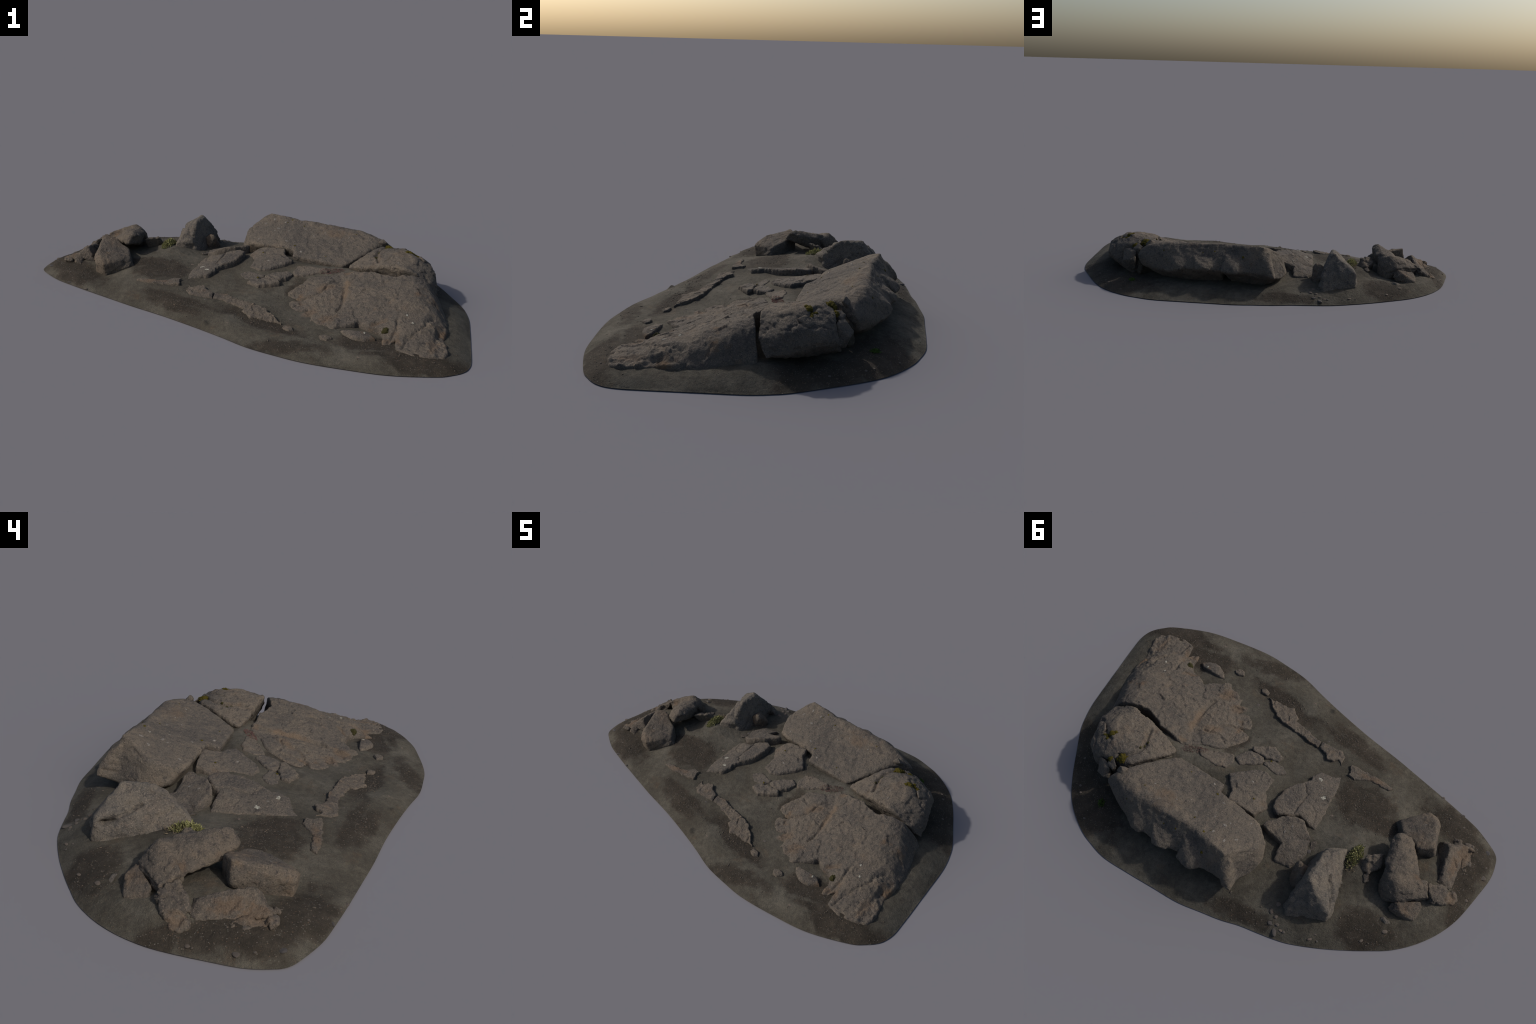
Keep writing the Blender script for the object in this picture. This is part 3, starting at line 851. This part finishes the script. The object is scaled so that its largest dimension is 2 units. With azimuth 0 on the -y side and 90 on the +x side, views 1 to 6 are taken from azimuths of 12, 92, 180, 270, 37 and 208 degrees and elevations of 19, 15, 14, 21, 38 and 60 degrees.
GOLD = [ball_mesh('moss_cushion', k, .55, .55) for k in (301, 302)]
OLIVE = [ball_mesh('moss_cushion', k, .5, .75) for k in (311, 312)]
for k, (p, r) in enumerate([((.622, .252, .205), .021), ((.670, .262, .180), .013), ((.640, .262, .195), .009), ((.716, .164, .214), .014), ((.700, .152, .212), .008), ((.737, .172, .205), .011),
                            ((.728, .185, .208), .008), ((.752, .168, .200), .007), ((.602, .232), .006), ((.122, .421), .006), ((.189, .375), .0042), ((.171, .217), .005), ((.031, .158), .0045),
                            ((.056, -.064), .0048), ((.099, .492, .190), .0065), ((.241, .448, .204), .004), ((.498, .405, .191), .004), ((.30, .44, .19), .0035), ((.33, .16), .0035),
                            ((.45, .33), .0035), ((.10, .40), .003)]):
    place('moss_cushion', GOLD[k % 2], M_MOSS, p, r)
for k, (p, r) in enumerate([((.654, -.402, .062), .014), ((.640, -.408, .058), .008), ((.570, .145), .007), ((.562, .125), .006), ((.575, .165), .006)]):
    place('moss_cushion', OLIVE[k % 2], M_MOSSDARK, p, r)


def lichen_patch(p, r, seed, bright=False):
    """an irregular crust lying on the rock"""
    rng = np.random.default_rng(seed)
    h, nrm = touch(p)
    q = nrm.to_track_quat('Z', 'Y')
    seg, rings = 28, 5
    ph = rng.uniform(0, 6.28, 4)
    verts, faces = [], []
    for k in range(rings + 1):
        for i in range(seg):
            a = 2 * math.pi * i / seg
            e = 1 + .28 * math.sin(2 * a + ph[0]) + .20 * math.sin(5 * a + ph[1]) + .12 * math.sin(9 * a + ph[2]) + .10 * math.sin(13 * a + ph[3])
            rr = r * e * (k / rings if k else .02)
            c = h + q @ Vector((rr * math.cos(a), rr * math.sin(a), 0))
            s, n2, _, _ = TREE.find_nearest(c)
            lift = .0013 if k < rings else -.0012
            verts.append(s + n2 * lift)
    for k in range(rings):
        for i in range(seg):
            j = (i + 1) % seg
            faces.append((k * seg + i, (k + 1) * seg + i, (k + 1) * seg + j, k * seg + j))
    faces.append(tuple(range(seg - 1, -1, -1)))
    me = bpy.data.meshes.new('lichen_patch')
    me.from_pydata(verts, [], faces)
    me.update()
    return add_object('lichen_patch', me, M_LICHEN if bright else M_LICHENGREY)


for k, (x, y, r) in enumerate([(-.227, .003, .011), (-.183, -.065, .009), (-.203, -.03, .004), (.759, -.355, .0055), (.733, -.301, .0055), (.576, -.434, .0055), (.21, .173, .006),
                               (.064, .349, .008), (-.008, .389, .0065), (.125, .248, .006), (-.018, .28, .0045), (-.006, -.265, .006), (-.674, -.038, .0045), (.05, .33, .004),
                               (.09, .40, .006), (.03, .42, .007), (-.17, .20, .005), (-.15, .235, .005), (.30, .33, .004), (.36, .36, .004), (.25, .30, .0035), (.42, .30, .004),
                               (.67, .04, .004), (.66, .08, .003), (.20, .35, .004), (.12, .33, .004), (.075, .08, .006), (.13, -.04, .004)]):
    lichen_patch((x, y), r, 500 + k, k in (0, 1, 3, 4, 5))

# --- loose stones ---------------------------------------------------------------
STONES = [ball_mesh('pebble', 401 + k, .38, .55, 3) for k in range(4)]
for k, (x, y, a, b, c, spin) in enumerate([(-.797, -.204, .013, .005, .005, .3), (-.694, -.252, .008, .006, .006, 0), (-.822, -.138, .005, .004, .003, 0), (-.612, .502, .011, .006, .004, 1.2),
                                           (-.423, .583, .010, .006, .004, .7), (-.436, .560, .006, .004, .003, 0), (-.451, .578, .007, .004, .003, 2), (-.682, .435, .013, .009, .006, .4),
                                           (-.291, .062, .008, .005, .004, 0), (-.278, .612, .022, .010, .010, 1.9), (-.250, .590, .012, .009, .008, 0), (-.262, .560, .010, .008, .008, 1),
                                           (-.235, .545, .012, .009, .009, 2), (-.30, .60, .008, .006, .005, 0), (-.315, .600, .007, .006, .005, 1), (-.965, -.002, .005, .005, .004, 0),
                                           (-.95, -.07, .012, .010, .006, 0), (-.966, .045, .014, .010, .006, .5), (-.935, .165, .009, .007, .005, 0), (.022, -.465, .007, .004, .003, 0),
                                           (-.126, -.29, .006, .005, .004, 0), (.262, -.347, .008, .006, .003, 0), (-.732, .431, .004, .003, .002, 0), (-.25, .51, .012, .010, .008, 0),
                                           (-.28, .585, .009, .007, .006, 0), (.57, -.60, .006, .004, .003, 0), (-.27, .255, .012, .009, .006, 0), (.80, .37, .008, .006, .004, 0),
                                           (.78, .40, .006, .005, .004, 0), (.86, .24, .007, .006, .004, 0), (.70, .50, .007, .005, .004, 0)]):
    place('pebble', STONES[k % 4], M_PEBBLE, (x, y), (a, b, c), spin=spin, upright=True)

# gravel too small to pick apart: one mesh
def scatter_gravel(count=1100):
    base = ball_mesh('grit', 450, .4, .6, 1)
    bco = get_co(base)
    bf = [tuple(p.vertices) for p in base.polygons]
    bpy.data.meshes.remove(base)
    rng = np.random.default_rng(77)
    rim = closed_curve([(*p, 0) for p in RIM], .03)[:, :2]
    verts, faces = [], []
    n = 0
    while n < count:
        if rng.random() < .8:
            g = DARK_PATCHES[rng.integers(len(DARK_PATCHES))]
            if g[0] > .2 and g[1] < 0 and rng.random() < .6:
                continue
            a = rng.normal(size=2) * .55
            t = math.radians(g[4])
            x = g[0] + a[0] * g[2] * math.cos(t) - a[1] * g[3] * math.sin(t)
            y = g[1] + a[0] * g[2] * math.sin(t) + a[1] * g[3] * math.cos(t)
        else:
            x, y = rng.uniform(-1, 1), rng.uniform(-.67, .67)
        if not inside_polygon(np.array([[x, y]]), rim)[0]:
            continue
        if np.min(np.hypot(rim[:, 0] - x, rim[:, 1] - y)) < .012:
            continue
        z = float(ground_height(np.array([[x, y]]))[0])
        s = rng.gamma(3, .0005) + .0008
        ang = rng.uniform(0, 6.28)
        sc = np.array([s * rng.uniform(.8, 1.6), s * rng.uniform(.6, 1), s * rng.uniform(.5, .9)])
        c = bco * sc
        ca, sa = math.cos(ang), math.sin(ang)
        c = np.c_[c[:, 0] * ca - c[:, 1] * sa + x, c[:, 0] * sa + c[:, 1] * ca + y, c[:, 2] + z + s * .1]
        k = n * len(bco)
        verts.append(c)
        faces += [tuple(i + k for i in f) for f in bf]
        n += 1
    me = bpy.data.meshes.new('gravel')
    me.from_pydata(np.concatenate(verts).tolist(), [], faces)
    me.update()
    ob = add_object('gravel', me, M_GRAVEL)
    ob['kind'] = 'stuff'


M_GRAVEL = plain_material('gravel_grit', [(.3, (.045, .038, .031)), (.5, (.070, .060, .050)), (.62, (.085, .062, .044)), (.8, (.115, .102, .09))], 90, .9, .001, 300)
scatter_gravel()


# --- plants -----------------------------------------------------------------------
def blade(verts, faces, root, direction, length, width, rng, bend=.4):
    d = Vector(direction).normalized()
    side = d.cross(Vector((rng.normal(), rng.normal(), rng.normal()))).normalized()
    up = side.cross(d)
    n = len(verts)
    for k, (t, w) in enumerate([(0, .35), (.35, 1), (.7, .8), (1, .1)]):
        c = Vector(root) + d * (length * t) + up * (length * bend * t * t)
        verts += [c - side * width * w, c + up * width * w * .5, c + side * width * w]
    for k in range(3):
        a = n + 3 * k
        faces += [(a, a + 1, a + 4, a + 3), (a + 1, a + 2, a + 5, a + 4)]


def plant(name, mat, centre, rx, ry, angle, count, length, width, height, seed, spread=.8):
    rng = np.random.default_rng(seed)
    verts, faces = [], []
    for k in range(count):
        a, r = rng.uniform(0, 6.28), math.sqrt(rng.random())
        x, y = rx * r * math.cos(a), ry * r * math.sin(a)
        t = math.radians(angle)
        px, py = centre[0] + x * math.cos(t) - y * math.sin(t), centre[1] + x * math.sin(t) + y * math.cos(t)
        h, _ = touch((px, py))
        dome = height * (1 - r * r) * rng.uniform(.2, 1)
        blade(verts, faces, (px, py, h.z + dome), (rng.normal() * spread, rng.normal() * spread, abs(rng.normal()) + .3), length * rng.uniform(.6, 1.3), width * rng.uniform(.7, 1.3), rng)
    me = bpy.data.meshes.new(name)
    me.from_pydata(verts, [], faces)
    me.update()
    ob = add_object(name, me, mat)
    ob['kind'] = 'stuff'
    return ob


def leaf_material(name, stops, scale=90):
    m = Nodes(name)
    col = m.ramp(m.noise(scale, 3, .6), stops)
    m.finish(col, .8, None, .2)
    tr = m.new('ShaderNodeBsdfTranslucent')
    m.link(col, tr.inputs['Color'])
    mx = m.new('ShaderNodeMixShader')
    mx.inputs[0].default_value = .25
    out = m.t.nodes['Material Output']
    m.link(m.bsdf.outputs[0], mx.inputs[1])
    m.link(tr.outputs[0], mx.inputs[2])
    m.link(mx.outputs[0], out.inputs['Surface'])
    return m.mat


M_LEAF = leaf_material('yellow_green_leaf', [(.3, (.12, .115, .05)), (.5, (.20, .20, .08)), (.7, (.32, .30, .15))])
M_DRY = leaf_material('dry_stalk', [(.3, (.12, .09, .06)), (.7, (.26, .21, .14))])
M_RED = leaf_material('red_shoot', [(.3, (.14, .052, .062)), (.5, (.15, .080, .075)), (.7, (.11, .095, .055))])
M_GREEN = leaf_material('green_leaf', [(.3, (.04, .07, .015)), (.7, (.09, .15, .03))])
plant('leafy_plant', M_LEAF, (-.458, .207), .026, .058, -8, 470, .010, .0022, .026, 21)
plant('dry_stalks', M_DRY, (-.460, .235), .026, .050, -8, 160, .014, .0010, .012, 22, 1.2)
plant('red_shoots', M_RED, (.380, .040), .060, .022, 20, 380, .0055, .0007, .0015, 23, .9)
plant('green_tuft', M_GREEN, (.66, .413), .014, .020, 30, 130, .007, .0018, .005, 24)
